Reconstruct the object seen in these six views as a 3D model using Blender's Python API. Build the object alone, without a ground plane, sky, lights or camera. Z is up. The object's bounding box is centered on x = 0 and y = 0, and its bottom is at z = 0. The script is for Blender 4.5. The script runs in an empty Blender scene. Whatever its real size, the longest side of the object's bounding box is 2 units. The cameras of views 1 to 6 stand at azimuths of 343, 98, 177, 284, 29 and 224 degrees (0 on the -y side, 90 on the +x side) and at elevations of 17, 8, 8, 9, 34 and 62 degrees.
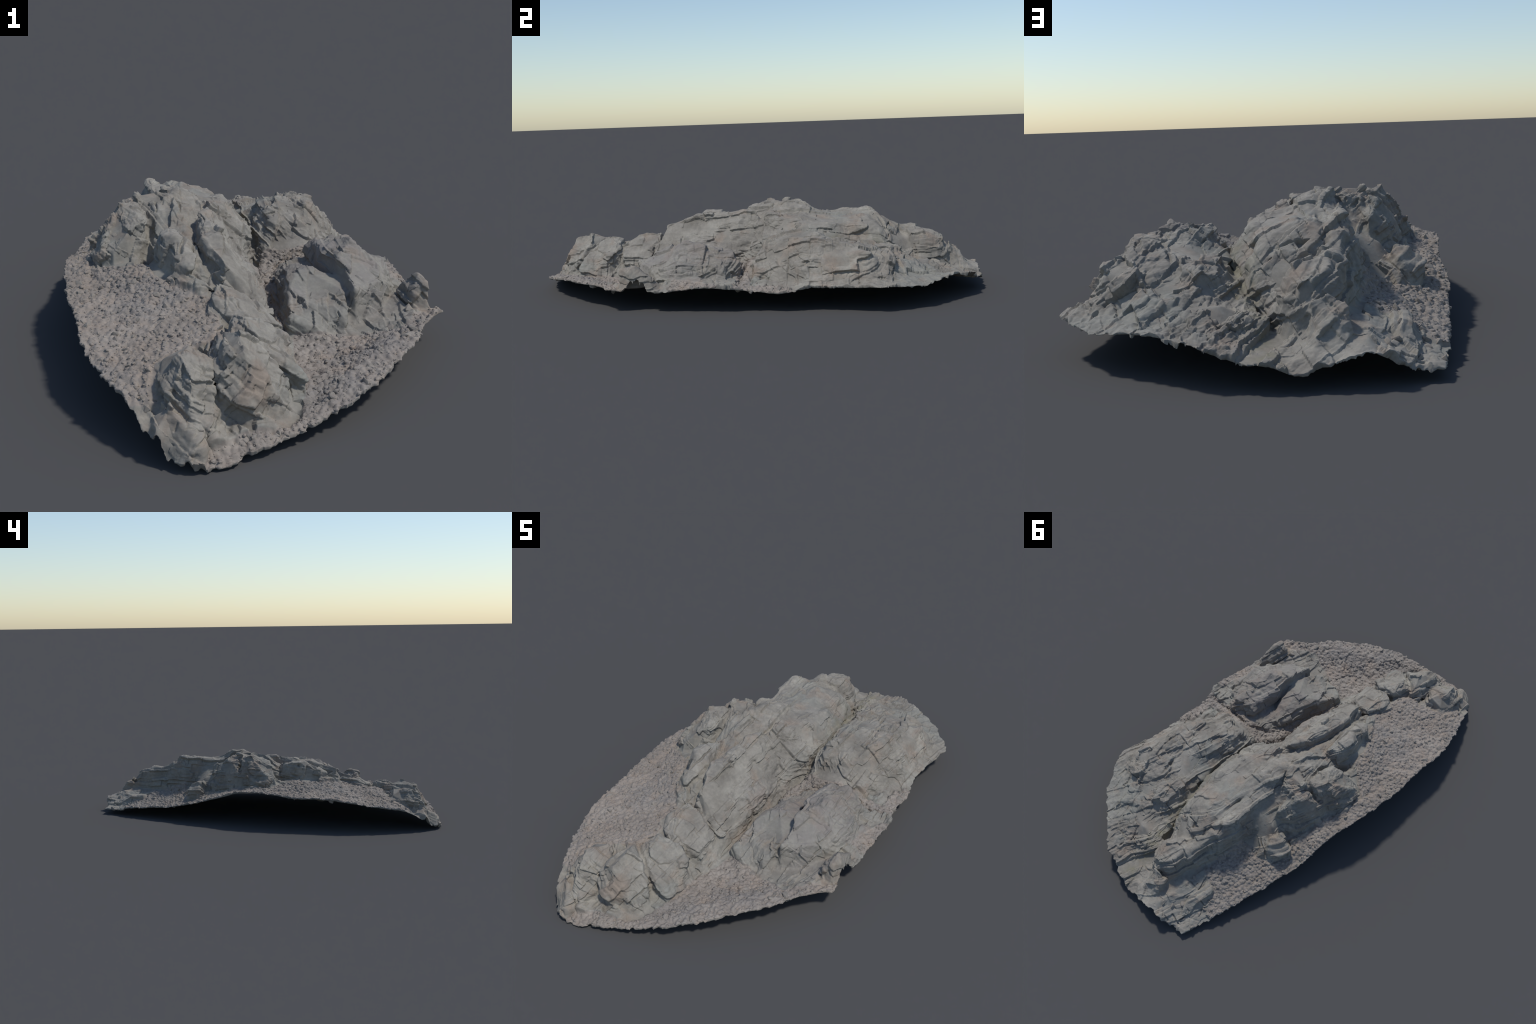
# A hollow, shell-like piece of rocky hillside: tilted ledges, boulders and scree.
import bpy, math, random
import numpy as np

random.seed(7)
RNG = np.random.default_rng(7)
STEP = 0.0023            # grid spacing of the rock skin
COARSE = 0.0058          # grid on which the big form is relaxed

# ------------------------------------------------------------------ big form
# Rim of the shell, seen from above, with its height (counter-clockwise from the south tip).
RIM = [(-.312,-1.00,.000),(-.270,-.992,.006),(-.239,-.972,.014),(-.180,-.968,.022),(-.105,-.950,.030),
       (-.010,-.920,.048),(.085,-.872,.064),(.185,-.800,.078),(.288,-.715,.088),(.370,-.615,.088),
       (.434,-.545,.092),(.497,-.490,.090),(.497,-.430,.080),(.500,-.370,.074),(.512,-.300,.074),(.515,-.235,.080),
       (.530,-.110,.096),(.535,-.030,.095),(.512,.080,.080),(.522,.195,.070),(.510,.300,.086),(.522,.410,.090),
       (.545,.520,.096),(.550,.590,.098),(.470,.726,.088),(.395,.805,.096),(.315,.862,.102),(.210,.940,.098),
       (.145,.958,.066),(.080,.983,.060),(.020,.997,.045),(-.022,.997,.030),(-.070,.993,.045),(-.120,.994,.072),
       (-.180,.988,.074),(-.230,.982,.045),(-.290,.967,.020),(-.335,.957,.024),(-.356,.887,.026),(-.387,.787,.044),
       (-.410,.678,.055),(-.451,.503,.075),(-.481,.372,.105),(-.497,.184,.152),(-.513,.105,.178),(-.533,-.017,.189),
       (-.544,-.130,.180),(-.546,-.237,.166),(-.544,-.358,.167),(-.547,-.526,.153),(-.522,-.677,.128),
       (-.470,-.835,.100),(-.450,-.900,.058),(-.420,-.945,.022),(-.365,-.984,.004)]

# Break lines of the big form: feet, crests, troughs (x, y, z), each a run of a few hand-placed points.
FORM = {
 'scree_west_mid': [(-.46,-.10,.190),(-.455,-.18,.180),(-.42,-.25,.186),(-.40,-.40,.182)],
 'ridge_valley': [(-.245,.20,.320),(-.225,.30,.268),(-.212,.40,.258)],
 'block_dip': [(-.178,-.34,.258),(-.166,-.25,.268),(-.163,-.15,.268),(-.155,-.06,.300)],
 # scree west of the ledges meets the rock
 'scree_foot': [(-.40,-.80,.125),(-.39,-.71,.155),(-.33,-.69,.168),(-.26,-.675,.172),(-.21,-.64,.180),(-.19,-.55,.19),(-.18,-.46,.20),
                (-.245,-.37,.215),(-.285,-.27,.228),(-.31,-.165,.235),(-.38,-.115,.222),(-.458,-.068,.203)],
 # southern ledges
 'high_ledge_foot': [(-.085,-.77,.080),(-.065,-.81,.062),(-.085,-.875,.040),(-.13,-.915,.03),(-.21,-.93,.045)],
 'east_foot': [(-.045,-.79,.055),(-.012,-.68,.050),(.012,-.57,.050),(.03,-.48,.055),(.04,-.40,.062)],
 'notch': [(-.19,-.41,.208),(-.12,-.405,.195),(-.06,-.45,.14)],
 # central block
 'centre_hollow': [(-.18,.03,.340),(-.155,-.02,.325)],
 'centre_east_foot': [(.045,-.36,.070),(.05,-.25,.062),(.053,-.15,.070),(.058,-.05,.092)],
 'trough': [(.06,-.30,.068),(.07,-.2,.066),(.08,-.1,.098),(.085,-.03,.115),(.088,.04,.112),(.10,.12,.140),(.115,.20,.190),(.13,.26,.215),
            (.122,.36,.195),(.118,.46,.185),(.108,.54,.165),(.078,.64,.122),(.045,.71,.105),(.03,.77,.100),(.02,.83,.080),(.0,.89,.068),(.0,.95,.055)],
 # western boulder
 'gully': [(-.31,-.165,.228),(-.29,-.09,.218),(-.272,-.03,.275),(-.235,.05,.345)],
 'boulder_west_foot': [(-.455,-.06,.203),(-.445,.03,.203),(-.425,.12,.185),(-.40,.20,.165),(-.365,.29,.150),(-.33,.33,.16)],
 # northern ridge
 'summit': [(-.285,.125,.357),(-.265,.155,.373),(-.248,.148,.378),(-.20,.16,.374)],
 'summit_back': [(-.27,.19,.345),(-.25,.165,.36)],
 'ridge_crest': [(-.19,.10,.366),(-.135,.15,.360),(-.115,.25,.340),(-.09,.36,.310),(-.065,.44,.312),(-.055,.51,.325),(-.035,.57,.290),(-.03,.62,.250)],
 'west_crest': [(-.165,.195,.362),(-.145,.25,.342),(-.15,.32,.325),(-.168,.42,.318),(-.172,.50,.325),(-.175,.575,.285),(-.15,.66,.258),(-.12,.73,.242)],
 'ridge_nose': [(-.035,.66,.225),(-.03,.72,.205)],
 'ridge_east_shoulder': [(-.02,.07,.308),(.02,.13,.310),(.03,.23,.318),(.08,.22,.288),(.06,.35,.300),(.05,.42,.270),(.055,.48,.245),(.055,.57,.252),(.02,.62,.230),(.01,.69,.165)],
 'west_bench': [(-.108,.785,.232),(-.065,.83,.205)],
 'north_plate_side': [(-.05,.885,.110),(-.03,.93,.072),(-.02,.97,.045)],
 'bench_foot': [(-.25,.42,.185),(-.215,.52,.168),(-.185,.62,.160)],
 'shed': [(-.275,.335,.245),(-.305,.35,.238)],
 'perch_foot': [(-.37,.31,.148),(-.40,.36,.118),(-.385,.425,.105),(-.34,.46,.115)],
 'pocket': [(-.30,.476,.122),(-.235,.56,.128),(-.19,.66,.128),(-.155,.76,.13),(-.13,.83,.135)],
 'pocket_outer': [(-.39,.52,.09),(-.355,.64,.085),(-.32,.76,.068),(-.28,.9,.045)],
 'north_apron': [(-.20,.80,.120),(-.185,.88,.118),(-.17,.945,.108)],
 # eastern slabs
 'east_north_crest': [(.195,.18,.276),(.235,.25,.290),(.24,.31,.282),(.235,.38,.252),(.22,.45,.228),(.215,.54,.215),(.205,.645,.205)],
 'east_north_outer': [(.31,.15,.238),(.345,.24,.270),(.375,.34,.252),(.390,.42,.250),(.375,.50,.235),(.36,.55,.212)],
 'east_north_bulge': [(.37,.17,.180),(.425,.29,.206),(.445,.38,.212),(.452,.47,.215),(.446,.54,.218),(.36,.62,.175)],
 'east_north_skirt': [(.385,.115,.095),(.44,.20,.105),(.465,.29,.120),(.492,.38,.112),(.495,.48,.110),(.475,.58,.108),(.37,.72,.118)],
 'east_step': [(.15,.50,.222),(.14,.545,.205),(.13,.63,.155),(.15,.69,.140),(.085,.70,.122),(.09,.765,.130),(.145,.765,.160),(.20,.755,.148),(.27,.765,.122),(.34,.76,.105)],
 'north_slope': [(.085,.825,.098),(.12,.84,.086),(.11,.89,.066),(.20,.87,.098),(.28,.82,.112)],
 'south_scree': [(-.04,-.86,.040),(.03,-.75,.055),(.08,-.64,.048),(.14,-.56,.052),(.24,-.56,.068)],
 'scree_lip': [(-.10,-.925,.040),(.03,-.84,.070),(.14,-.735,.086),(.23,-.675,.094),(.33,-.60,.092)],
 'cross_gully': [(.10,-.055,.108),(.155,-.0,.135),(.22,.03,.145),(.29,.032,.145),(.37,.035,.120),(.45,.035,.095)],
 'gully_north_lip': [(.13,.065,.155),(.20,.08,.185),(.28,.075,.195),(.35,.08,.145)],
 'gully_north_face': [(.18,.13,.235),(.25,.12,.242),(.30,.13,.225)],
 'east_south_groove': [(.225,-.05,.155),(.225,-.13,.155)],
 'east_south_foot': [(.085,-.43,.066),(.11,-.51,.062),(.20,-.51,.066),(.27,-.45,.075),(.34,-.42,.080)],
 'east_south_skirt': [(.44,.02,.10),(.445,-.10,.120),(.45,-.20,.125),(.44,-.30,.105),(.40,-.39,.088)],
}

# Blocks that stand out of the big form: (apex, ring of corners); the facets run from the apex to the ring,
# and the sides drop steeply from the ring.
BLOCK = {
 'jagged_block': ((-.228,-.2,.325), [(-.212,-.345,.255),(-.25,-.31,.272),(-.264,-.2,.310),(-.25,-.11,.318),(-.21,-.09,.318),(-.195,-.2,.295),(-.192,-.31,.262)]),
 'south_knob': ((-.394,-.894,.130), [(-.432,-.86,.10),(-.385,-.865,.12),(-.35,-.93,.075),(-.34,-.97,.045),(-.40,-.955,.04),(-.437,-.92,.085)]),
 'knuckle': ((-.335,-.79,.217), [(-.385,-.73,.178),(-.305,-.722,.205),(-.275,-.77,.182),(-.285,-.845,.155),(-.345,-.892,.175),(-.41,-.80,.150)]),
 'lower_knuckle': ((-.36,-.885,.145), [(-.40,-.85,.14),(-.33,-.86,.14),(-.285,-.865,.115),(-.295,-.895,.065),(-.34,-.92,.08)]),
 'high_ledge': ((-.19,-.765,.238), [(-.222,-.685,.214),(-.140,-.755,.195),(-.085,-.82,.098),(-.10,-.872,.055),(-.205,-.857,.214),(-.252,-.84,.200)]),
 'third_ledge': ((-.145,-.67,.226), [(-.20,-.685,.210),(-.165,-.605,.210),(-.085,-.60,.188),(-.026,-.64,.132),(-.048,-.768,.102),(-.128,-.752,.172)]),
 'fourth_ledge': ((-.14,-.49,.234), [(-.212,-.545,.205),(-.165,-.425,.236),(-.10,-.425,.220),(-.045,-.455,.178),(-.020,-.565,.140),(-.12,-.60,.188)]),
 'central_block': ((-.092,-.2,.322), [(-.07,-.425,.225),(-.125,-.392,.276),(-.145,-.29,.302),(-.13,-.16,.322),(-.115,-.05,.335),(-.065,.045,.330),(-.01,.04,.255),
                   (.030,-.06,.170),(.022,-.2,.170),(-.02,-.42,.160)]),
 'shoulder_block': ((-.03,.10,.320), [(-.06,.06,.328),(-.05,.16,.338),(.065,.22,.285),(.112,.17,.212),(.03,.01,.20),(.0,.03,.245)]),
 'boulder': ((-.345,.062,.371), [(-.425,-.05,.265),(-.408,.035,.282),(-.385,.11,.28),(-.325,.115,.345),(-.28,.105,.352),(-.268,.03,.332),(-.292,-.035,.328),(-.345,-.075,.298),(-.395,-.095,.252)]),
 'boulder_lobe': ((-.32,.185,.343), [(-.39,.115,.270),(-.378,.175,.264),(-.332,.278,.252),(-.268,.305,.290),(-.258,.19,.348),(-.31,.135,.335)]),
 'perch': ((-.345,.365,.214), [(-.395,.355,.182),(-.335,.332,.215),(-.312,.385,.205),(-.35,.418,.172),(-.395,.402,.152)]),
 'ridge_slab': ((-.05,.50,.325), [(-.035,.60,.265),(.045,.58,.250),(.06,.45,.270),(.03,.33,.295),(-.05,.38,.305),(-.085,.47,.320)]),
 'west_crest': ((-.168,.49,.332), [(-.195,.43,.296),(-.172,.39,.315),(-.142,.42,.312),(-.138,.52,.310),(-.15,.585,.280),(-.182,.58,.275),(-.197,.50,.284)]),
 'north_ledge': ((-.045,.80,.222), [(-.008,.805,.200),(-.015,.70,.23),(-.06,.68,.245),(-.11,.70,.245),(-.105,.79,.232),(-.065,.842,.216),(-.03,.836,.21)]),
 'north_plate': ((-.092,.858,.19), [(-.055,.862,.17),(-.04,.90,.115),(-.06,.945,.085),(-.12,.955,.09),(-.145,.92,.12),(-.125,.86,.17)]),
 'east_step': ((.19,.58,.222), [(.145,.50,.220),(.22,.5,.225),(.25,.6,.212),(.207,.65,.210),(.15,.63,.195)]),
 'low_tier': ((.165,-.265,.192), [(.05,-.44,.100),(.085,-.30,.160),(.105,-.13,.145),(.14,-.09,.142),(.18,-.06,.148),(.205,-.15,.152),(.235,-.27,.180),(.235,-.38,.160),(.215,-.465,.108),(.12,-.48,.088)]),
 'tilted_slab': ((.318,-.21,.247), [(.255,-.03,.205),(.35,-.006,.205),(.415,-.05,.170),(.428,-.2,.170),(.42,-.29,.155),(.335,-.38,.168),(.252,-.418,.172),(.248,-.30,.222),(.245,-.15,.207)]),
 'rim_flake': ((.468,-.385,.182), [(.440,-.428,.145),(.470,-.436,.160),(.484,-.39,.168),(.488,-.31,.132),(.47,-.27,.112),(.440,-.33,.135)]),
}
# Narrow clefts cut into the form: (depth, half width, run of x, y points)
CLEFT = {
 'seepage_trough': (.032, .013, [(-.05,-.79),(-.022,-.645),(.008,-.455),(.035,-.30),(.048,-.15),(.062,-.03),(.088,.04),(.115,.14),(.13,.26),(.125,.36),(.108,.48),(.085,.58),(.050,.70),(.015,.81),(-.003,.89)]),
 'ledge_gap': (.022, .010, [(-.19,-.585),(-.135,-.592),(-.09,-.605),(-.04,-.605)]),
 'ledge_gap_b': (.012, .010, [(-.205,-.665),(-.155,-.715),(-.125,-.765),(-.06,-.805)]),
 'ledge_gap_c': (.018, .012, [(-.285,-.66),(-.268,-.72),(-.258,-.79),(-.255,-.88),(-.27,-.93)]),
 'ledge_gap_d': (.025, .010, [(-.40,-.80),(-.365,-.875),(-.33,-.915),(-.31,-.96)]),
 'block_gap': (.030, .012, [(-.20,-.41),(-.13,-.405),(-.07,-.42),(-.03,-.46)]),
 'boulder_gap': (.045, .015, [(-.325,-.15),(-.290,-.085),(-.268,-.02),(-.25,.03)]),
 'lobe_gap': (.022, .010, [(-.40,.10),(-.35,.125),(-.305,.125),(-.285,.16),(-.265,.22),(-.265,.28)]),
 'cross_cleft': (.040, .013, [(.09,-.07),(.155,-.012),(.22,.028),(.29,.030),(.36,.022),(.43,.022),(.50,.025)]),
 'tier_groove': (.012, .009, [(.235,-.42),(.245,-.33),(.24,-.25),(.225,-.16),(.22,-.05)]),
 'nose_cleft': (.040, .016, [(-.02,.675),(-.07,.66),(-.115,.61),(-.118,.52),(-.112,.42),(-.12,.34)]),
 'plate_cleft': (.025, .010, [(.01,.85),(-.04,.855),(-.09,.852),(-.13,.85)]),
 'summit_cleft': (.020, .010, [(-.235,.27),(-.20,.22),(-.17,.15),(-.15,.06)]),
 'east_cleft': (.018, .009, [(.30,.12),(.315,.22),(.31,.33),(.29,.44),(.27,.55)]),
}
# what each block is called
KIND = {'boulder': ('south_knob', 'knuckle', 'lower_knuckle', 'boulder', 'boulder_lobe', 'perch'),
        'rock_ledge': ('high_ledge', 'third_ledge', 'fourth_ledge', 'jagged_block', 'west_crest', 'north_ledge', 'east_step'),
        'rock_slab': ('central_block', 'shoulder_block', 'ridge_slab', 'north_plate', 'low_tier', 'tilted_slab'),
        'rock_flake': ('rim_flake',)}
KIND_OF = {b: k for k, bs in KIND.items() for b in bs}
SIDE = 3.6               # steepness of block sides

def block_height(x, y, apex, ring, side):
    """Height of one faceted block over (x, y): facets inside the ring, steep flanks outside it."""
    h = np.full(x.shape, -9.0); n = len(ring); a = np.array(apex)
    best = np.full(x.shape, 9e9); edge = np.zeros(x.shape)
    for i in range(n):
        b = np.array(ring[i]); c = np.array(ring[(i+1) % n])
        det = (b[0]-a[0])*(c[1]-a[1])-(c[0]-a[0])*(b[1]-a[1])
        u = ((x-a[0])*(c[1]-a[1])-(c[0]-a[0])*(y-a[1]))/det; v = ((b[0]-a[0])*(y-a[1])-(x-a[0])*(b[1]-a[1]))/det
        m = (u >= -1e-6) & (v >= -1e-6) & (u+v <= 1)
        h = np.where(m, np.maximum(h, a[2]+u*(b[2]-a[2])+v*(c[2]-a[2])), h)
        e = c-b; t = np.clip(((x-b[0])*e[0]+(y-b[1])*e[1])/(e[0]**2+e[1]**2), 0, 1)
        d = np.hypot(x-b[0]-t*e[0], y-b[1]-t*e[1]); z = b[2]+t*e[2]
        k = d < best; best = np.where(k, d, best); edge = np.where(k, z, edge)
    return np.where(h > -1, h, edge-side*best)

def tri_fill(px, py, pts):
    """Even-odd test of points against a closed polygon."""
    inside = np.zeros(px.shape, bool)
    n = len(pts)
    for i in range(n):
        x0, y0 = pts[i][:2]; x1, y1 = pts[(i+1) % n][:2]
        if y0 == y1: continue
        c = ((y0 > py) != (y1 > py)) & (px < (x1-x0)*(py-y0)/(y1-y0)+x0)
        inside ^= c
    return inside

def smooth_closed(pts, step=0.004):
    """Catmull-Rom through a closed ring, sampled evenly."""
    P = np.array(pts); n = len(P); out = []
    for i in range(n):
        a, b, c, d = P[i-1], P[i], P[(i+1) % n], P[(i+2) % n]
        k = max(2, int(np.linalg.norm(c-b)/step))
        for t in np.arange(k)/k:
            out.append(.5*((2*b)+(c-a)*t+(2*a-5*b+4*c-d)*t*t+(-a+3*b-3*c+d)*t**3))
    return np.array(out)

# --------------------------------------------------------------- noise tools
def hash3(ix, iy, iz, seed):
    h = (ix.astype(np.int64)*374761393 + iy.astype(np.int64)*668265263 + iz.astype(np.int64)*2147483647 + seed*1274126177) & 0xffffffff
    h = ((h ^ (h >> 13))*1274126177) & 0xffffffff
    h = ((h ^ (h >> 16))*2246822519) & 0xffffffff
    return h ^ (h >> 15)

def h01(h, k):
    h = (h*(2654435761+2*k)+k*40503) & 0xffffffff
    h = ((h ^ (h >> 15))*2246822519) & 0xffffffff
    return ((h ^ (h >> 13)) & 0xffffff).astype(np.float32)/np.float32(0xffffff)

def vnoise(P, freq, seed):
    """Gradient-like smooth value noise, -1..1."""
    Q = P*freq; I = np.floor(Q).astype(np.int64); f = (Q-I).astype(np.float32)
    f = f*f*f*(f*(f*6-15)+10)
    r = 0
    for dx in (0, 1):
        for dy in (0, 1):
            for dz in (0, 1):
                w = (f[..., 0] if dx else 1-f[..., 0])*(f[..., 1] if dy else 1-f[..., 1])*(f[..., 2] if dz else 1-f[..., 2])
                r = r + w*h01(hash3(I[..., 0]+dx, I[..., 1]+dy, I[..., 2]+dz, seed), 1)
    return r*2-1

def fbm(P, freq, seed, octaves=4, gain=.5):
    r = 0; a = 1; t = 0
    for o in range(octaves):
        r = r+a*vnoise(P, freq*2.03**o, seed+o*17); t += a; a *= gain
    return r/t

def voronoi(P, freq, seed, jitter=.9):
    """F1, F2-F1, cell hash, vector to the cell's seed (in cell units)."""
    Q = (P*freq); I = np.floor(Q).astype(np.int64)
    n = len(Q)
    b1 = np.full(n, 9e9, np.float32); b2 = b1.copy(); bid = np.zeros(n, np.int64); bv = np.zeros((n, 3), np.float32)
    for dx in (-1, 0, 1):
        for dy in (-1, 0, 1):
            for dz in (-1, 0, 1):
                J = I+np.array([dx, dy, dz])
                h = hash3(J[:, 0], J[:, 1], J[:, 2], seed)
                c = J+.5+(np.stack([h01(h, 1), h01(h, 2), h01(h, 3)], -1)-.5)*jitter
                v = (Q-c).astype(np.float32); d = np.sqrt((v*v).sum(1))
                m = d < b1
                b2 = np.where(m, b1, np.minimum(b2, d)); b1 = np.where(m, d, b1)
                bid = np.where(m, h, bid); bv = np.where(m[:, None], v, bv)
    return b1, b2-b1, bid, bv

def chips(Q, scale, size, seed, tilt, lift=.25, curve=.55, flat=.10, sign=1, jitter=.95):
    """Broken stone: upper envelope of leaning plates (sign -1: scooped chips with sharp ridges).
    Returns the height, and how close the joint to the next plate is."""
    sc = np.array(scale, np.float32); U = Q/sc/size; I = np.floor(U).astype(np.int64); n = len(U)
    b1 = np.full(n, -9e9, np.float32); b2 = b1.copy(); bid = np.zeros(n, np.int64)
    for dx in (-1, 0, 1):
        for dy in (-1, 0, 1):
            for dz in (-1, 0, 1):
                J = I+np.array([dx, dy, dz]); h = hash3(J[:, 0], J[:, 1], J[:, 2], seed)
                c = J+.5+(np.stack([h01(h, 1), h01(h, 2), h01(h, 3)], -1)-.5)*jitter
                v = (U-c).astype(np.float32)*sc
                r = (v*v).sum(1)
                z = tilt*2*((h01(h, 4)-.5)*v[:, 0]+(h01(h, 5)-.5)*v[:, 1]+(h01(h, 6)-.5)*v[:, 2])+lift*(h01(h, 7)-.5)-curve*np.maximum(r-flat, 0)
                m = z > b1
                b2 = np.where(m, b1, np.maximum(b2, z)); b1 = np.where(m, z, b1); bid = np.where(m, h, bid)
    return size*sign*b1, b1-b2, bid

def facets(B, scale, size, seed, tilt):
    """Stepped plates: every cell sits a bit higher or lower than its neighbour and leans its own way."""
    f1, gap, cid, v = voronoi(B/np.array(scale)/size, 1.0, seed)
    lift = h01(cid, 5)-.5
    lean = (h01(cid, 6)-.5)*v[:, 0]*scale[0]+(h01(cid, 7)-.5)*v[:, 1]*scale[1]
    return size*(lift*.9+tilt*lean), gap, cid

def bricks(B, lens, seed):
    """Jointed strata: beds of stone, each split across at its own places. Cell hash, local place, distance to the nearest joint."""
    b = B[:, 2]/lens[2]; kb = np.floor(b+.5*vnoise(np.stack([b*0+seed, b*.7, b*0], -1), 1, seed)).astype(np.int64)
    z0 = np.zeros_like(kb); hb = hash3(kb, z0, z0, seed)
    sl = lens[0]*(.7+.7*h01(hb, 2)); u = B[:, 0]/sl+h01(hb, 1)*7; ku = np.floor(u).astype(np.int64)
    hu = hash3(ku, kb, z0, seed+1); dl = lens[1]*(.7+.7*h01(hu, 2)); w = B[:, 1]/dl+h01(hu, 1)*7; kw = np.floor(w).astype(np.int64)
    cid = hash3(ku, kw, kb, seed+2)
    fu = u-ku-.5; fw = w-kw-.5
    edge = np.minimum((.5-np.abs(fu))*sl, (.5-np.abs(fw))*dl)
    return cid, fu*sl, fw*dl, edge

def strata(B, lens, seed, tilt):
    """Height of jointed strata: blocks stand proud by different amounts and lean a little."""
    cid, lu, lw, edge = bricks(B, lens, seed)
    return (h01(cid, 5)-.5)+tilt*((h01(cid, 6)-.5)*lu/lens[0]+(h01(cid, 7)-.5)*lw/lens[1]), edge, cid

def smoothstep(a, b, x):
    t = np.clip((x-a)/(b-a), 0, 1); return t*t*(3-2*t)

def blur(A, k):
    for _ in range(k):
        B = np.pad(A, 1, mode='edge')
        A = (B[1:-1, 1:-1]*4+2*(B[:-2, 1:-1]+B[2:, 1:-1]+B[1:-1, :-2]+B[1:-1, 2:])+B[:-2, :-2]+B[2:, 2:]+B[:-2, 2:]+B[2:, :-2])/16
    return A

# -------------------------------------------------- relax the big form (membrane over break lines)
X0, X1, Y0, Y1 = -.60, .60, -1.05, 1.05
RIM = [(x*.998, y*.998, z+.006) for x, y, z in RIM]
RIMS = smooth_closed(RIM)

def relax(step, start=None, iters=600):
    nx = int(round((X1-X0)/step))+1; ny = int(round((Y1-Y0)/step))+1
    acc = np.zeros((ny, nx)); cnt = np.zeros((ny, nx))
    def stamp(line):
        for a, b in zip(line[:-1], line[1:]):
            a = np.array(a); b = np.array(b)
            k = max(2, int(np.linalg.norm((b-a)[:2])/step*2))
            for t in np.linspace(0, 1, k):
                p = a+(b-a)*t
                j = int(round((p[0]-X0)/step)); i = int(round((p[1]-Y0)/step))
                if 0 <= i < ny and 0 <= j < nx: acc[i, j] += p[2]; cnt[i, j] += 1
    for line in FORM.values(): stamp(line)
    stamp(list(RIMS)+[RIMS[0]])
    fix = cnt > 0; val = np.where(fix, acc/np.maximum(cnt, 1), 0)
    if start is None: Z = np.full((ny, nx), .12)
    else:
        iy = np.linspace(0, start.shape[0]-1, ny); ix = np.linspace(0, start.shape[1]-1, nx)
        i0 = np.minimum(iy.astype(int), start.shape[0]-2); j0 = np.minimum(ix.astype(int), start.shape[1]-2)
        fy = (iy-i0)[:, None]; fx = (ix-j0)[None]
        S = start
        Z = (S[i0][:, j0]*(1-fy)*(1-fx)+S[i0+1][:, j0]*fy*(1-fx)+S[i0][:, j0+1]*(1-fy)*fx+S[i0+1][:, j0+1]*fy*fx)
    Z[fix] = val[fix]
    for _ in range(iters):
        B = np.pad(Z, 1, mode='edge')
        Z = .25*(B[:-2, 1:-1]+B[2:, 1:-1]+B[1:-1, :-2]+B[1:-1, 2:])
        Z[fix] = val[fix]
    return Z

Z = None
for s, it in ((.047, 400), (.0235, 400), (.0118, 400), (COARSE, 400)):
    Z = relax(s, Z, it)
Z = blur(Z, 2)

def sample(F, x, y):
    """Bilinear look-up of a coarse field."""
    fx = np.clip((x-X0)/(X1-X0)*(F.shape[1]-1), 0, F.shape[1]-1.001); fy = np.clip((y-Y0)/(Y1-Y0)*(F.shape[0]-1), 0, F.shape[0]-1.001)
    j = fx.astype(int); i = fy.astype(int); u = fx-j; v = fy-i
    return F[i, j]*(1-u)*(1-v)+F[i, j+1]*u*(1-v)+F[i+1, j]*(1-u)*v+F[i+1, j+1]*u*v

# ------------------------------------------------------------ where scree lies
SCREE = {
 'west': [(-.60,-.80),(-.41,-.84),(-.365,-.72),(-.30,-.69),(-.205,-.665),(-.19,-.56),(-.185,-.45),(-.245,-.37),(-.29,-.27),(-.315,-.165),
          (-.38,-.12),(-.46,-.07),(-.46,.03),(-.41,.14),(-.40,.25),(-.385,.32),(-.42,.36),(-.395,.44),(-.32,.47),(-.23,.48),(-.20,.60),(-.20,.70),
          (-.30,.72),(-.345,.82),(-.50,.80),(-.6,.3)],
 'south': [(-.36,-1.05),(-.33,-.96),(-.24,-.93),(-.12,-.91),(-.07,-.87),(-.04,-.80),(-.02,-.66),(.02,-.54),(.07,-.42),(.11,-.45),(.16,-.50),
           (.26,-.53),(.33,-.56),(.40,-.50),(.60,-.40),(.6,-1.05)],
 'trough': [(.02,-.44),(.03,-.34),(.045,-.15),(.075,.0),(.12,.075),(.20,.05),(.36,.05),(.46,.07),(.46,.20),(.56,.22),(.6,.0),(.47,.02),(.36,.0),(.25,.0),(.15,-.025),(.11,-.08),(.10,-.25),(.08,-.36),(.06,-.42)],
 'east_rim': [(.50,.05),(.48,.16),(.49,.24),(.6,.24),(.6,.02)],
 'south_east_rim': [(.455,-.24),(.47,-.15),(.50,-.05),(.6,-.05),(.6,-.24)],
}

def scree_mask(x, y):
    n = fbm(np.stack([x, y, x*0], -1), 14, 91, 3)*.012
    m2 = fbm(np.stack([x, y, x*0+3], -1), 14, 37, 3)*.012
    r = np.zeros(x.shape, bool)
    for p in SCREE.values(): r |= tri_fill(x+n, y+m2, p)
    return r

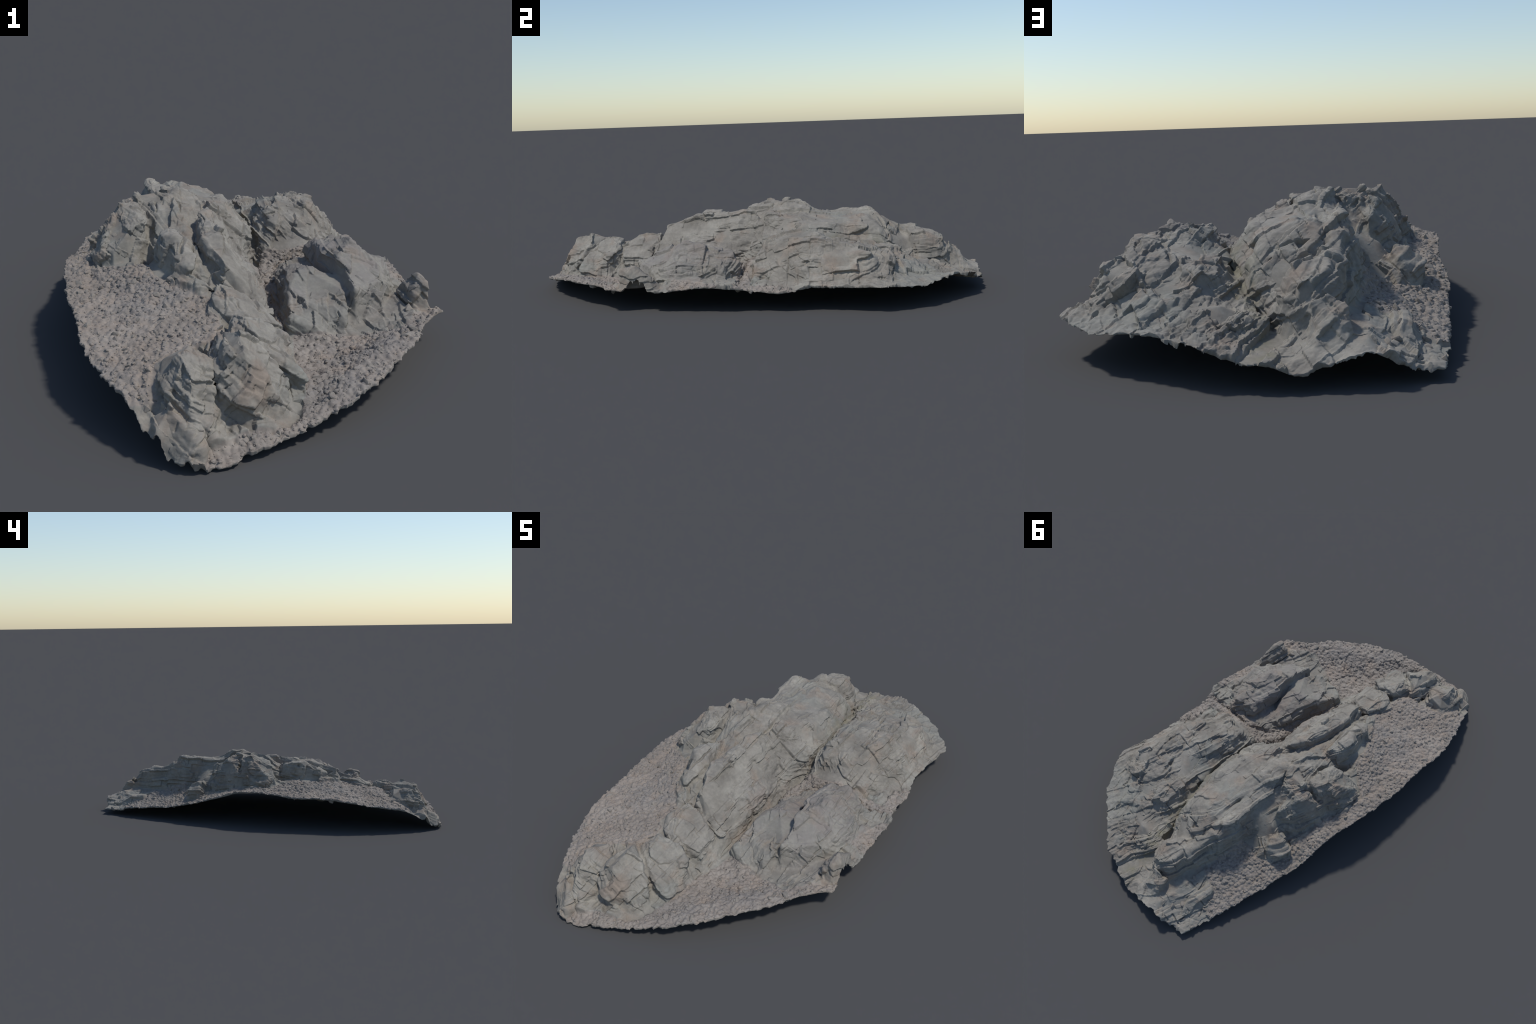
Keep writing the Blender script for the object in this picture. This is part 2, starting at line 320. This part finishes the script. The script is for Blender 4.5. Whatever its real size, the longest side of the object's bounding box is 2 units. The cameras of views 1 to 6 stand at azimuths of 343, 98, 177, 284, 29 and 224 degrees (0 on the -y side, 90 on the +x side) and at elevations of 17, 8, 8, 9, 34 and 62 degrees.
nx = int(round((X1-X0)/STEP))+1; ny = int(round((Y1-Y0)/STEP))+1
gx, gy = np.meshgrid(np.linspace(X0, X1, nx), np.linspace(Y0, Y1, ny))
base = sample(Z, gx, gy)
owner = np.full(base.shape, -1)
G2 = np.stack([gx, gy, gx*0], -1)
wx = gx+.0035*fbm(G2, 12, 201, 3)+.0010*vnoise(G2, 70, 203); wy = gy+.0035*fbm(G2, 12, 202, 3)+.0010*vnoise(G2, 70, 204)
for i, (nm, (apex, ring)) in enumerate(BLOCK.items()):
    hb = block_height(wx, wy, apex, ring, SIDE)
    up = hb > base; owner[up] = i; base = np.maximum(base, hb)
for nm, (depth, width, run) in CLEFT.items():
    d = np.full(base.shape, 9.0); along = np.zeros(base.shape); L = 0
    seg = [math.dist(a, b) for a, b in zip(run[:-1], run[1:])]; T = sum(seg)
    for a, b, ln in zip(run[:-1], run[1:], seg):
        t = np.clip(((wx-a[0])*(b[0]-a[0])+(wy-a[1])*(b[1]-a[1]))/ln**2, 0, 1)
        dd = np.hypot(wx-a[0]-t*(b[0]-a[0]), wy-a[1]-t*(b[1]-a[1])); k = dd < d
        d = np.where(k, dd, d); along = np.where(k, (L+t*ln)/T, along); L += ln
    cut = depth*np.clip(1-d/width, 0, 1)**.7*np.clip(np.minimum(along, 1-along)*8, 0, 1)*(.55+.45*vnoise(G2, 18, len(nm)))
    base = base-cut
base = blur(base, 2)
mask = blur((scree_mask(gx, gy) & ((owner < 0) | (base < sample(Z, gx, gy)+.01))).astype(float), 5)   # 1 = scree, 0 = rock
sx = (X1-X0)/(nx-1); sy = (Y1-Y0)/(ny-1)
def normals(zz):
    dy, dx = np.gradient(zz, sy, sx)
    N = np.stack([-dx, -dy, np.ones_like(dx)], -1); return N/np.linalg.norm(N, axis=-1, keepdims=True)
N0 = normals(blur(base, 14))

# a thin closed shell is built from the height field and re-skinned with even quads, so that steep faces are not starved of points
SHELL = .010; VOXEL = .0026
rag = smooth_closed(RIM, .003)
rp = np.c_[rag[:, 0], rag[:, 1], rag[:, 0]*0]
rag2 = rag[:, :2]*(1+.010*fbm(rp, 22, 5, 3)+.006*vnoise(rp, 75, 6)+.003*vnoise(rp, 170, 7))[:, None]
inside = tri_fill(gx, gy, rag2)
cell = inside[:-1, :-1] & inside[1:, :-1] & inside[:-1, 1:] & inside[1:, 1:]
ids = np.arange(nx*ny).reshape(ny, nx)
quads = np.stack([ids[:-1, :-1], ids[:-1, 1:], ids[1:, 1:], ids[1:, :-1]], -1)[cell]
top = np.stack([gx, gy, base], -1).reshape(-1, 3)
NB = normals(blur(base, 30)).reshape(-1, 3)
near = np.full(nx*ny, 9.0)
gxy = top[:, :2]
for q in rag2[::3]: np.minimum(near, np.hypot(gxy[:, 0]-q[0], gxy[:, 1]-q[1]), out=near)
bottom = top-NB*(SHELL*smoothstep(-.02, .05, near)+.0055*(1-smoothstep(-.02, .05, near)))[:, None]
edges = np.concatenate([quads[:, [k, (k+1) % 4]] for k in range(4)])
key = np.sort(edges, 1)@np.array([nx*ny, 1]); _, first, counts = np.unique(key, return_index=True, return_counts=True)
rimedge = edges[first[counts == 1]]
M = nx*ny
allq = np.concatenate([quads, quads[:, ::-1]+M, np.stack([rimedge[:, 1], rimedge[:, 0], rimedge[:, 0]+M, rimedge[:, 1]+M], -1)])
def raw_mesh(name, verts, faces):
    used, inv = np.unique(faces, return_inverse=True); q = inv.reshape(faces.shape); k = faces.shape[1]
    me = bpy.data.meshes.new(name)
    me.vertices.add(len(used)); me.vertices.foreach_set('co', verts[used].astype(np.float32).ravel())
    me.loops.add(q.size); me.loops.foreach_set('vertex_index', q.astype(np.int32).ravel())
    me.polygons.add(len(q)); me.polygons.foreach_set('loop_start', np.arange(0, q.size, k, dtype=np.int32))
    me.update(calc_edges=True)
    return me, used
me, _ = raw_mesh('shell', np.concatenate([top, bottom]), allq)
tmp = bpy.data.objects.new('shell', me); bpy.context.collection.objects.link(tmp)
mod = tmp.modifiers.new('skin', 'REMESH'); mod.mode = 'VOXEL'; mod.voxel_size = VOXEL
ev = tmp.evaluated_get(bpy.context.evaluated_depsgraph_get()); em = ev.to_mesh()
V = np.empty(len(em.vertices)*3, np.float32); em.vertices.foreach_get('co', V); V = V.reshape(-1, 3).astype(np.float64)
lv = np.empty(len(em.loops), np.int32); em.loops.foreach_get('vertex_index', lv); quads = lv.reshape(-1, 4).astype(np.int64)
ev.to_mesh_clear(); bpy.data.objects.remove(tmp); bpy.data.meshes.remove(me)

def lift(F): return sample(F, V[:, 0], V[:, 1])
N0 = np.stack([lift(N0[..., k]) for k in range(3)], -1); N0 /= np.linalg.norm(N0, axis=-1, keepdims=True)
depth = (lift(base)-V[:, 2])*N0[:, 2]
upper = 1-smoothstep(.0025, .0055, depth)                              # 1 on the outer skin, 0 on the hollow underside
jj = np.clip(np.round((V[:, 0]-X0)/sx).astype(int), 0, nx-1); ii = np.clip(np.round((V[:, 1]-Y0)/sy).astype(int), 0, ny-1)
owner = owner[ii, jj]; mm = lift(mask)
act = upper > 0
P = V[act]
print('skin', len(V), 'active', act.sum())
# bedding frame: strata strike along y and dip to the east
bed = np.array([.62, -.10, .78]); bed /= np.linalg.norm(bed)
strike = np.array([.06, 1, .08]); strike -= bed*(strike@bed); strike /= np.linalg.norm(strike)
dip = np.cross(strike, bed)
warp = np.stack([fbm(P, 5, s, 3)*.016+vnoise(P, 34, s+40)*.0022 for s in (3, 5, 8)], -1)
B = np.stack([(P+warp)@strike, (P+warp)@dip, (P+warp)@bed], -1)
broken = smoothstep(-.2, .3, fbm(P, 5, 61, 2))                     # where the rock is rubbly rather than smooth
seams = smoothstep(-.1, .3, fbm(P, 6, 67, 2))

big, g1, c1 = chips(B, (1.5, 1.1, .8), .13, 11, .30, sign=-1)
mid, g2, c2 = chips(B, (1.5, 1.0, .7), .055, 23, .42)
facet, g5, c5 = chips(B, (1.3, 1.1, .9), .075, 29, .55, lift=.3, sign=-1)
low, g3, c3 = chips(B, (1.5, 1.0, .6), .021, 37, .5)
slab, e1, k1 = strata(B, (.19, .12, .034), 143, 1.2)
rib, _, _ = strata(B, (.55, .062, .07), 151, .8)
ledge, e2, k2 = strata(B, (.085, .055, .021), 147, 1.2)
flake, e3, k3 = strata(B, (.036, .024, .010), 149, 1.2)
rock = .25*(big-.012)+.30*(facet-.006)+.22*(mid+.004)*(.3+.7*broken)+.45*(low+.0015)*(.15+.85*broken)
rock = (rock+.013*slab+.014*rib+.0085*ledge*(.25+.75*broken)+.0042*flake*(.12+.88*seams*broken)).astype(np.float32)
# joints: narrow cracks between the blocks
patchy = smoothstep(-.15, .25, fbm(P, 13, 95, 3))
crack = np.where(h01(k1, 9) > .45, 1-smoothstep(.0, .0040, e1), 0)*.0095*patchy
crack = np.maximum(crack, np.where(h01(k2, 9) > .6, 1-smoothstep(0, .0034, e2), 0)*.0055*patchy)
f1, gapB, cB, _ = voronoi(B/np.array([1.3, .9, .8])/.045, 1.0, 89)
crack = np.maximum(crack, (1-smoothstep(0, .05, gapB))*.0035*smoothstep(.05, .4, fbm(P, 10, 99, 2)))
rock -= crack
beds = vnoise(np.stack([B[:, 0]*5, B[:, 1]*9, B[:, 2]*85], -1), 1, 71)
rock += .0020*beds*(.4+.6*seams)+.005*fbm(P, 11, 13, 4)+.0015*fbm(P, 80, 19, 3)

s1, _, _ = chips(P, (1.2, 1, .8), .023, 51, .9, lift=.55, curve=1.0, flat=.10)
s2, _, _ = chips(P, (1.2, 1, .8), .0105, 53, 1.0, lift=.75, curve=1.0, flat=.09)
patch = smoothstep(-.25, .25, fbm(P, 9, 57, 2))
scree = .38*(s1+.001)*(.1+.9*patch)+.80*(s2+.0006)*(1-.3*patch)+.006*fbm(P, 13, 29, 3)

disp = (rock*(1-mm[act])+scree*mm[act])*upper[act]
full = np.zeros(len(V)); full[act] = disp
valence = np.maximum(np.bincount(quads.ravel(), minlength=len(V)), 1)
for _ in range(1):
    full = .85*full+.15*np.bincount(quads.ravel(), np.repeat(full[quads].mean(1), 4), len(V))/valence
V += N0*full[:, None]

# vertex normals of the whole skin
fn = np.cross(V[quads[:, 2]]-V[quads[:, 0]], V[quads[:, 3]]-V[quads[:, 1]])
VN = np.zeros_like(V)
for k in range(4):
    for a in range(3): VN[:, a] += np.bincount(quads[:, k], fn[:, a], len(V))
VN /= np.maximum(np.linalg.norm(VN, axis=1, keepdims=True), 1e-12)

# ------------------------------------------------------------------- materials
def nodes_of(name):
    m = bpy.data.materials.new(name); m.use_nodes = True
    t = m.node_tree; t.nodes.clear(); return m, t

def stone_material(name, dark, mid, light, tint, warm, moss=0.0, by_object=False, mauve=0.0):
    m, t = nodes_of(name); n = t.nodes; l = t.links
    out = n.new('ShaderNodeOutputMaterial'); b = n.new('ShaderNodeBsdfPrincipled'); l.new(b.outputs[0], out.inputs[0])
    b.inputs['Roughness'].default_value = .93; b.inputs['Specular IOR Level'].default_value = .18
    co = n.new('ShaderNodeTexCoord')
    def noise(scale, detail, rough=.55, dist=0.0, stretch=None):
        x = n.new('ShaderNodeTexNoise'); x.inputs['Scale'].default_value = scale; x.inputs['Detail'].default_value = detail
        x.inputs['Roughness'].default_value = rough; x.inputs['Distortion'].default_value = dist
        if stretch:
            mp = n.new('ShaderNodeMapping'); mp.inputs['Scale'].default_value = stretch; mp.inputs['Rotation'].default_value = (0, -.7, .06)
            l.new(co.outputs['Object'], mp.inputs[0]); l.new(mp.outputs[0], x.inputs[0])
        else: l.new(co.outputs['Object'], x.inputs[0])
        return x
    def ramp(src, stops):
        r = n.new('ShaderNodeValToRGB'); e = r.color_ramp.elements
        e[0].position, e[0].color = stops[0][0], (*stops[0][1], 1); e[1].position, e[1].color = stops[-1][0], (*stops[-1][1], 1)
        for p, c in stops[1:-1]:
            k = e.new(p); k.color = (*c, 1)
        l.new(src, r.inputs[0]); return r.outputs[0]
    def mix(a, bb, f, mode='MIX'):
        x = n.new('ShaderNodeMix'); x.data_type = 'RGBA'; x.blend_type = mode
        if isinstance(f, float): x.inputs[0].default_value = f
        else: l.new(f, x.inputs[0])
        for s, v in ((6, a), (7, bb)):
            if isinstance(v, tuple): x.inputs[s].default_value = (*v, 1)
            else: l.new(v, x.inputs[s])
        return x.outputs[2]
    col = ramp(noise(7, 8, .6, .3).outputs[0], [(.32, dark), (.5, mid), (.68, light)])
    k = n.new('ShaderNodeMapRange'); k.inputs[1].default_value = .5; k.inputs[2].default_value = .68; l.new(noise(4.2, 4, .5).outputs[0], k.inputs[0])
    col = mix(col, tint, k.outputs[0])
    k2 = n.new('ShaderNodeMapRange'); k2.inputs[1].default_value = .52; k2.inputs[2].default_value = .7; l.new(noise(9.5, 5, .6).outputs[0], k2.inputs[0])
    col = mix(col, warm, k2.outputs[0])
    fine = ramp(noise(70, 5, .65).outputs[0], [(.3, (.86, .86, .86)), (.7, (1.1, 1.1, 1.1))])
    col = mix(col, fine, 1.0, 'MULTIPLY')
    streak = ramp(noise(1, 4, .6, .2, (9, 6, 70)).outputs[0], [(.35, (.92, .92, .925)), (.65, (1.05, 1.05, 1.04))])
    col = mix(col, streak, 1.0, 'MULTIPLY')
    if mauve > 0:
        # the broad bed east of the trough is a mauve-grey stone
        vd = n.new('ShaderNodeVectorMath'); vd.operation = 'DISTANCE'; vd.inputs[1].default_value = (.27, -.20, .18); l.new(co.outputs['Object'], vd.inputs[0])
        rg = n.new('ShaderNodeMapRange'); rg.inputs[1].default_value = .30; rg.inputs[2].default_value = .16; l.new(vd.outputs['Value'], rg.inputs[0])
        mb = n.new('ShaderNodeMapRange'); mb.inputs[1].default_value = .38; mb.inputs[2].default_value = .6; l.new(noise(8, 5, .6).outputs[0], mb.inputs[0])
        mu = n.new('ShaderNodeMath'); mu.operation = 'MULTIPLY'; l.new(rg.outputs[0], mu.inputs[0]); l.new(mb.outputs[0], mu.inputs[1])
        mv = n.new('ShaderNodeMath'); mv.operation = 'MULTIPLY'; mv.inputs[1].default_value = mauve; l.new(mu.outputs[0], mv.inputs[0])
        col = mix(col, (.205, .182, .172), mv.outputs[0])
    if moss > 0:
        # olive stain along the seepage trough, broken up by noise
        sp = n.new('ShaderNodeSeparateXYZ'); l.new(co.outputs['Object'], sp.inputs[0])
        def math_(op, a, bb):
            x = n.new('ShaderNodeMath'); x.operation = op
            for i, v in ((0, a), (1, bb)):
                if isinstance(v, (int, float)): x.inputs[i].default_value = v
                else: l.new(v, x.inputs[i])
            return x.outputs[0]
        cx = math_('ADD', math_('MULTIPLY', sp.outputs[1], -.12), .165)      # trough axis x(y) in the north
        d = math_('ABSOLUTE', math_('SUBTRACT', sp.outputs[0], cx), 0)
        near = n.new('ShaderNodeMapRange'); near.inputs[1].default_value = .05; near.inputs[2].default_value = .005; l.new(d, near.inputs[0])
        yy = n.new('ShaderNodeMapRange'); yy.inputs[1].default_value = .25; yy.inputs[2].default_value = .45; l.new(sp.outputs[1], yy.inputs[0])
        br = n.new('ShaderNodeMapRange'); br.inputs[1].default_value = .4; br.inputs[2].default_value = .6; l.new(noise(22, 4).outputs[0], br.inputs[0])
        f = math_('MULTIPLY', math_('MULTIPLY', near.outputs[0], yy.outputs[0]), math_('MULTIPLY', br.outputs[0], moss))
        col = mix(col, (.17, .165, .085), f)
    if by_object:
        oi = n.new('ShaderNodeObjectInfo')
        col = mix(col, ramp(oi.outputs['Random'], [(0, (.85, .85, .86)), (1, (1.12, 1.1, 1.08))]), 1.0, 'MULTIPLY')
    l.new(col, b.inputs['Base Color'])
    bp = n.new('ShaderNodeBump'); bp.inputs['Strength'].default_value = .35; bp.inputs['Distance'].default_value = .002
    l.new(noise(160, 6, .6).outputs[0], bp.inputs['Height']); l.new(bp.outputs[0], b.inputs['Normal'])
    return m

ROCK = stone_material('weathered_rock', (.180,.166,.144), (.247,.229,.199), (.306,.287,.250), (.236,.231,.205), (.250,.208,.170), moss=.35, mauve=.65)
SCREE_MAT = stone_material('scree', (.212,.187,.162), (.266,.233,.202), (.304,.270,.236), (.244,.222,.200), (.285,.238,.198))
STONE = stone_material('loose_stone', (.205,.188,.164), (.256,.233,.205), (.294,.270,.240), (.238,.228,.206), (.270,.232,.196), by_object=True)

# ------------------------------------------------------------------ assemble
root = bpy.data.objects.new('rocky_outcrop', None); bpy.context.collection.objects.link(root)
root['label'] = 'grey tilted rock ledges and boulders rising from pinkish gravel scree'
root['category'] = 'rock formation'

def make_part(name, faces, mat, kind=None):
    used, inv = np.unique(faces, return_inverse=True)
    me = bpy.data.meshes.new(name); q = inv.reshape(faces.shape)
    me.vertices.add(len(used)); me.vertices.foreach_set('co', V[used].astype(np.float32).ravel())
    me.loops.add(q.size); me.loops.foreach_set('vertex_index', q.astype(np.int32).ravel())
    me.polygons.add(len(q)); me.polygons.foreach_set('loop_start', np.arange(0, q.size, 4, dtype=np.int32))
    me.update(calc_edges=True)
    me.polygons.foreach_set('use_smooth', np.ones(len(q), bool))
    me.normals_split_custom_set_from_vertices(VN[used].astype(np.float32))
    me.materials.append(mat)
    o = bpy.data.objects.new(name, me); bpy.context.collection.objects.link(o); o.parent = root
    if kind: o['kind'] = kind
    return o

# seeds that name the region each face of the skin belongs to
REGION = [('bedrock', [(-.28,-.8),(-.12,-.65),(-.1,-.5),(-.2,-.95),(-.2,-.05),(-.3,-.9)]),
          ('ridge', [(-.2,.2),(-.1,.3),(0,.2),(-.05,.5),(.05,.4),(-.22,.42),(-.3,.38),(0,.65)]),
          ('bedrock', [(-.1,.85),(-.2,.9),(-.05,.8),(-.13,.7),(-.3,.92)]),
          ('ridge', [(.2,.25),(.35,.3),(.25,.5),(.4,.5),(.25,.7),(.12,.8),(.2,.85)]),
          ('bedrock', [(.2,-.15),(.3,-.1),(.3,-.3),(.2,-.4),(.45,-.2)])]
fc = V[quads].mean(1)
fm = mm[quads].mean(1)
own = owner[quads[:, 0]]
lab = np.full(len(quads), -1); best = np.full(len(quads), 9e9)
wob = .02*fbm(fc, 12, 77, 3)
for i, (nm, seeds) in enumerate(REGION):
    for s in seeds:
        d = np.hypot(fc[:, 0]-s[0], fc[:, 1]-s[1])+wob*(1 if i % 2 else -1)
        m_ = d < best; best[m_] = d[m_]; lab[m_] = i
is_scree = fm > .5
under = upper[quads].mean(1) < .5; is_scree &= ~under
own[is_scree | under] = -1
make_part('underside', quads[under], ROCK)
make_part('scree_bed', quads[is_scree], SCREE_MAT)
for i, nm in enumerate(BLOCK):
    f = quads[own == i]
    if len(f) > 50: make_part(KIND_OF[nm], f, ROCK)
    else: own[own == i] = -1
for i, (nm, _) in enumerate(REGION):
    f = quads[(lab == i) & ~is_scree & ~under & (own < 0)]
    if len(f): make_part(nm, f, ROCK)

# ------------------------------------------------------- loose stones and pebbles
def hull_stone(rng, n=16):
    """A broken pebble: hull of points thrown on a squashed, skewed ball."""
    import bmesh
    p = rng.normal(size=(n, 3)); p /= np.linalg.norm(p, axis=1, keepdims=True)
    p = p*(.8+.2*rng.random((n, 1)))*np.array([1, .78, .62])
    bm = bmesh.new()
    for q in p: bm.verts.new(q)
    r = bmesh.ops.convex_hull(bm, input=bm.verts[:])
    bmesh.ops.delete(bm, geom=[g for g in r['geom_interior'] if isinstance(g, bmesh.types.BMVert)], context='VERTS')
    return bm

def rounded(bm, rng):
    """Bevel a hull stone a little and roughen it."""
    import bmesh
    bmesh.ops.bevel(bm, geom=bm.edges[:], offset=.10, segments=2, profile=.6, affect='EDGES', clamp_overlap=True)
    bmesh.ops.triangulate(bm, faces=bm.faces[:])
    return bm

variants = []
for k in range(10):
    rg = np.random.default_rng(100+k); bm = hull_stone(rg, 13)
    import bmesh
    bmesh.ops.triangulate(bm, faces=bm.faces[:]); bm.verts.ensure_lookup_table(); bm.verts.index_update()
    variants.append((np.array([v.co[:] for v in bm.verts]), np.array([[v.index for v in f.verts] for f in bm.faces]))); bm.free()

stone_meshes = []
for k in range(12):
    rg = np.random.default_rng(300+k); bm = rounded(hull_stone(rg, 15), rg)
    me = bpy.data.meshes.new('stone'); bm.to_mesh(me); bm.free()
    me.polygons.foreach_set('use_smooth', np.ones(len(me.polygons), bool)); me.materials.append(STONE); stone_meshes.append(me)

rim_ok = (upper > .9) & (VN[:, 2] > .2)
def margin_ok(v, m):
    x = V[v, 0]; y = V[v, 1]
    return tri_fill(x*(1+m), y*(1+m*.7), rag2)
cand = np.where(rim_ok & (mm > .75))[0]
def turn(rng, n):
    q = rng.normal(size=(n, 4)); q /= np.linalg.norm(q, axis=1, keepdims=True); w, x, y, z = q.T
    return np.stack([1-2*(y*y+z*z), 2*(x*y-z*w), 2*(x*z+y*w), 2*(x*y+z*w), 1-2*(x*x+z*z), 2*(y*z-x*w), 2*(x*z-y*w), 2*(y*z+x*w), 1-2*(x*x+y*y)], -1).reshape(-1, 3, 3)

COUNT = 6500
pick = RNG.choice(cand, COUNT, replace=False)
size = np.minimum(.0046*np.exp(RNG.normal(size=COUNT)*.52), .0125)
vs = []; fs = []; off = 0; R = turn(RNG, COUNT)
for k in range(COUNT):
    p, f = variants[k % len(variants)]
    q = (p*size[k])@R[k].T; q[:, 2] *= .7
    vs.append(q+V[pick[k]]-VN[pick[k]]*size[k]*.22); fs.append(f+off); off += len(p)
vs = np.concatenate(vs); fs = np.concatenate(fs)
me = bpy.data.meshes.new('gravel'); me.vertices.add(len(vs)); me.vertices.foreach_set('co', vs.astype(np.float32).ravel())
me.loops.add(fs.size); me.loops.foreach_set('vertex_index', fs.astype(np.int32).ravel())
me.polygons.add(len(fs)); me.polygons.foreach_set('loop_start', np.arange(0, fs.size, 3, dtype=np.int32)); me.update(calc_edges=True)
me.materials.append(SCREE_MAT)
o = bpy.data.objects.new('gravel', me); bpy.context.collection.objects.link(o); o.parent = root; o['kind'] = 'stuff'

def put_stone(loc, r, rng, up=None, sink=.3, squash=.85):
    from mathutils import Matrix, Quaternion
    o = bpy.data.objects.new('stone', stone_meshes[rng.integers(len(stone_meshes))])
    o.rotation_mode = 'QUATERNION'; q = rng.normal(size=4); o.rotation_quaternion = (q/np.linalg.norm(q)).tolist()
    o.scale = (r*(.85+.3*rng.random()), r*(.85+.3*rng.random()), r*squash)
    o.location = (loc-(up if up is not None else np.array([0, 0, 1.]))*r*sink).tolist()
    bpy.context.collection.objects.link(o); o.parent = root
    return o

# stones that can be told apart in the scree: place on the ground, radius
PLACED = [(-.357,.565,.022),(-.328,.755,.024),(-.290,.909,.026),(-.195,.795,.022),(-.198,.747,.020),(-.348,.813,.016),(-.325,.804,.018),(-.330,.705,.020),
          (-.273,.520,.016),(-.291,.464,.016),(-.319,.84,.02),(-.34,.90,.02),(-.24,.86,.022),(-.22,.91,.026),(-.26,.80,.02),(-.28,.66,.018),
          (.501,.078,.018),(.463,.130,.022),(.501,.020,.018),(.510,-.145,.020),(.495,-.245,.018),(.428,.092,.020),(.50,.16,.022),(.485,.20,.020),(.47,.07,.016),(.505,.23,.017),
          (.095,-.029,.017),(.087,-.065,.014),(.120,-.067,.013),(.07,-.02,.015),(.13,.0,.014),(.442,-.379,.026),(.439,-.422,.022),(.412,-.45,.024),(.393,-.491,.020),
          (.318,-.519,.028),(.312,-.607,.018),(.137,-.545,.022),(.172,-.509,.026),(.191,-.551,.018),(.106,-.50,.020),(.313,-.623,.018),(.357,-.590,.026),(.40,-.55,.020),
          (.009,-.856,.018),(-.027,-.861,.020),(-.051,-.834,.016),(.127,-.641,.018),(.126,-.710,.016),(-.218,-.928,.018),(-.15,-.935,.016),
          (-.366,-.250,.020),(-.270,-.326,.016),(-.315,-.120,.016),(-.348,-.635,.016),(-.458,-.535,.018),(-.414,-.736,.014),(-.207,-.621,.020),(-.268,-.755,.026),
          (-.494,-.727,.014),(-.437,-.833,.017),(-.30,-.50,.015),(-.40,-.40,.017),(-.36,-.56,.018),(-.45,-.2,.014),(-.5,-.1,.015),(-.48,.05,.018),(-.45,.2,.017),(-.44,.30,.018)]
ground = np.where(rim_ok)[0]
for x, y, r in PLACED:
    k = ground[np.argmin((V[ground, 0]-x)**2+(V[ground, 1]-y)**2)]
    put_stone(V[k], r, RNG, VN[k], .25)

big_n = 210
pk = RNG.choice(cand[margin_ok(cand, .03)], big_n, replace=False)
for k in range(big_n):
    r = .010+.012*RNG.random()**2.2
    gully = V[pk[k], 0] > .05 and V[pk[k], 1] > -.1
    put_stone(V[pk[k]], r*(1.15 if gully else 1), RNG, VN[pk[k]], .35)
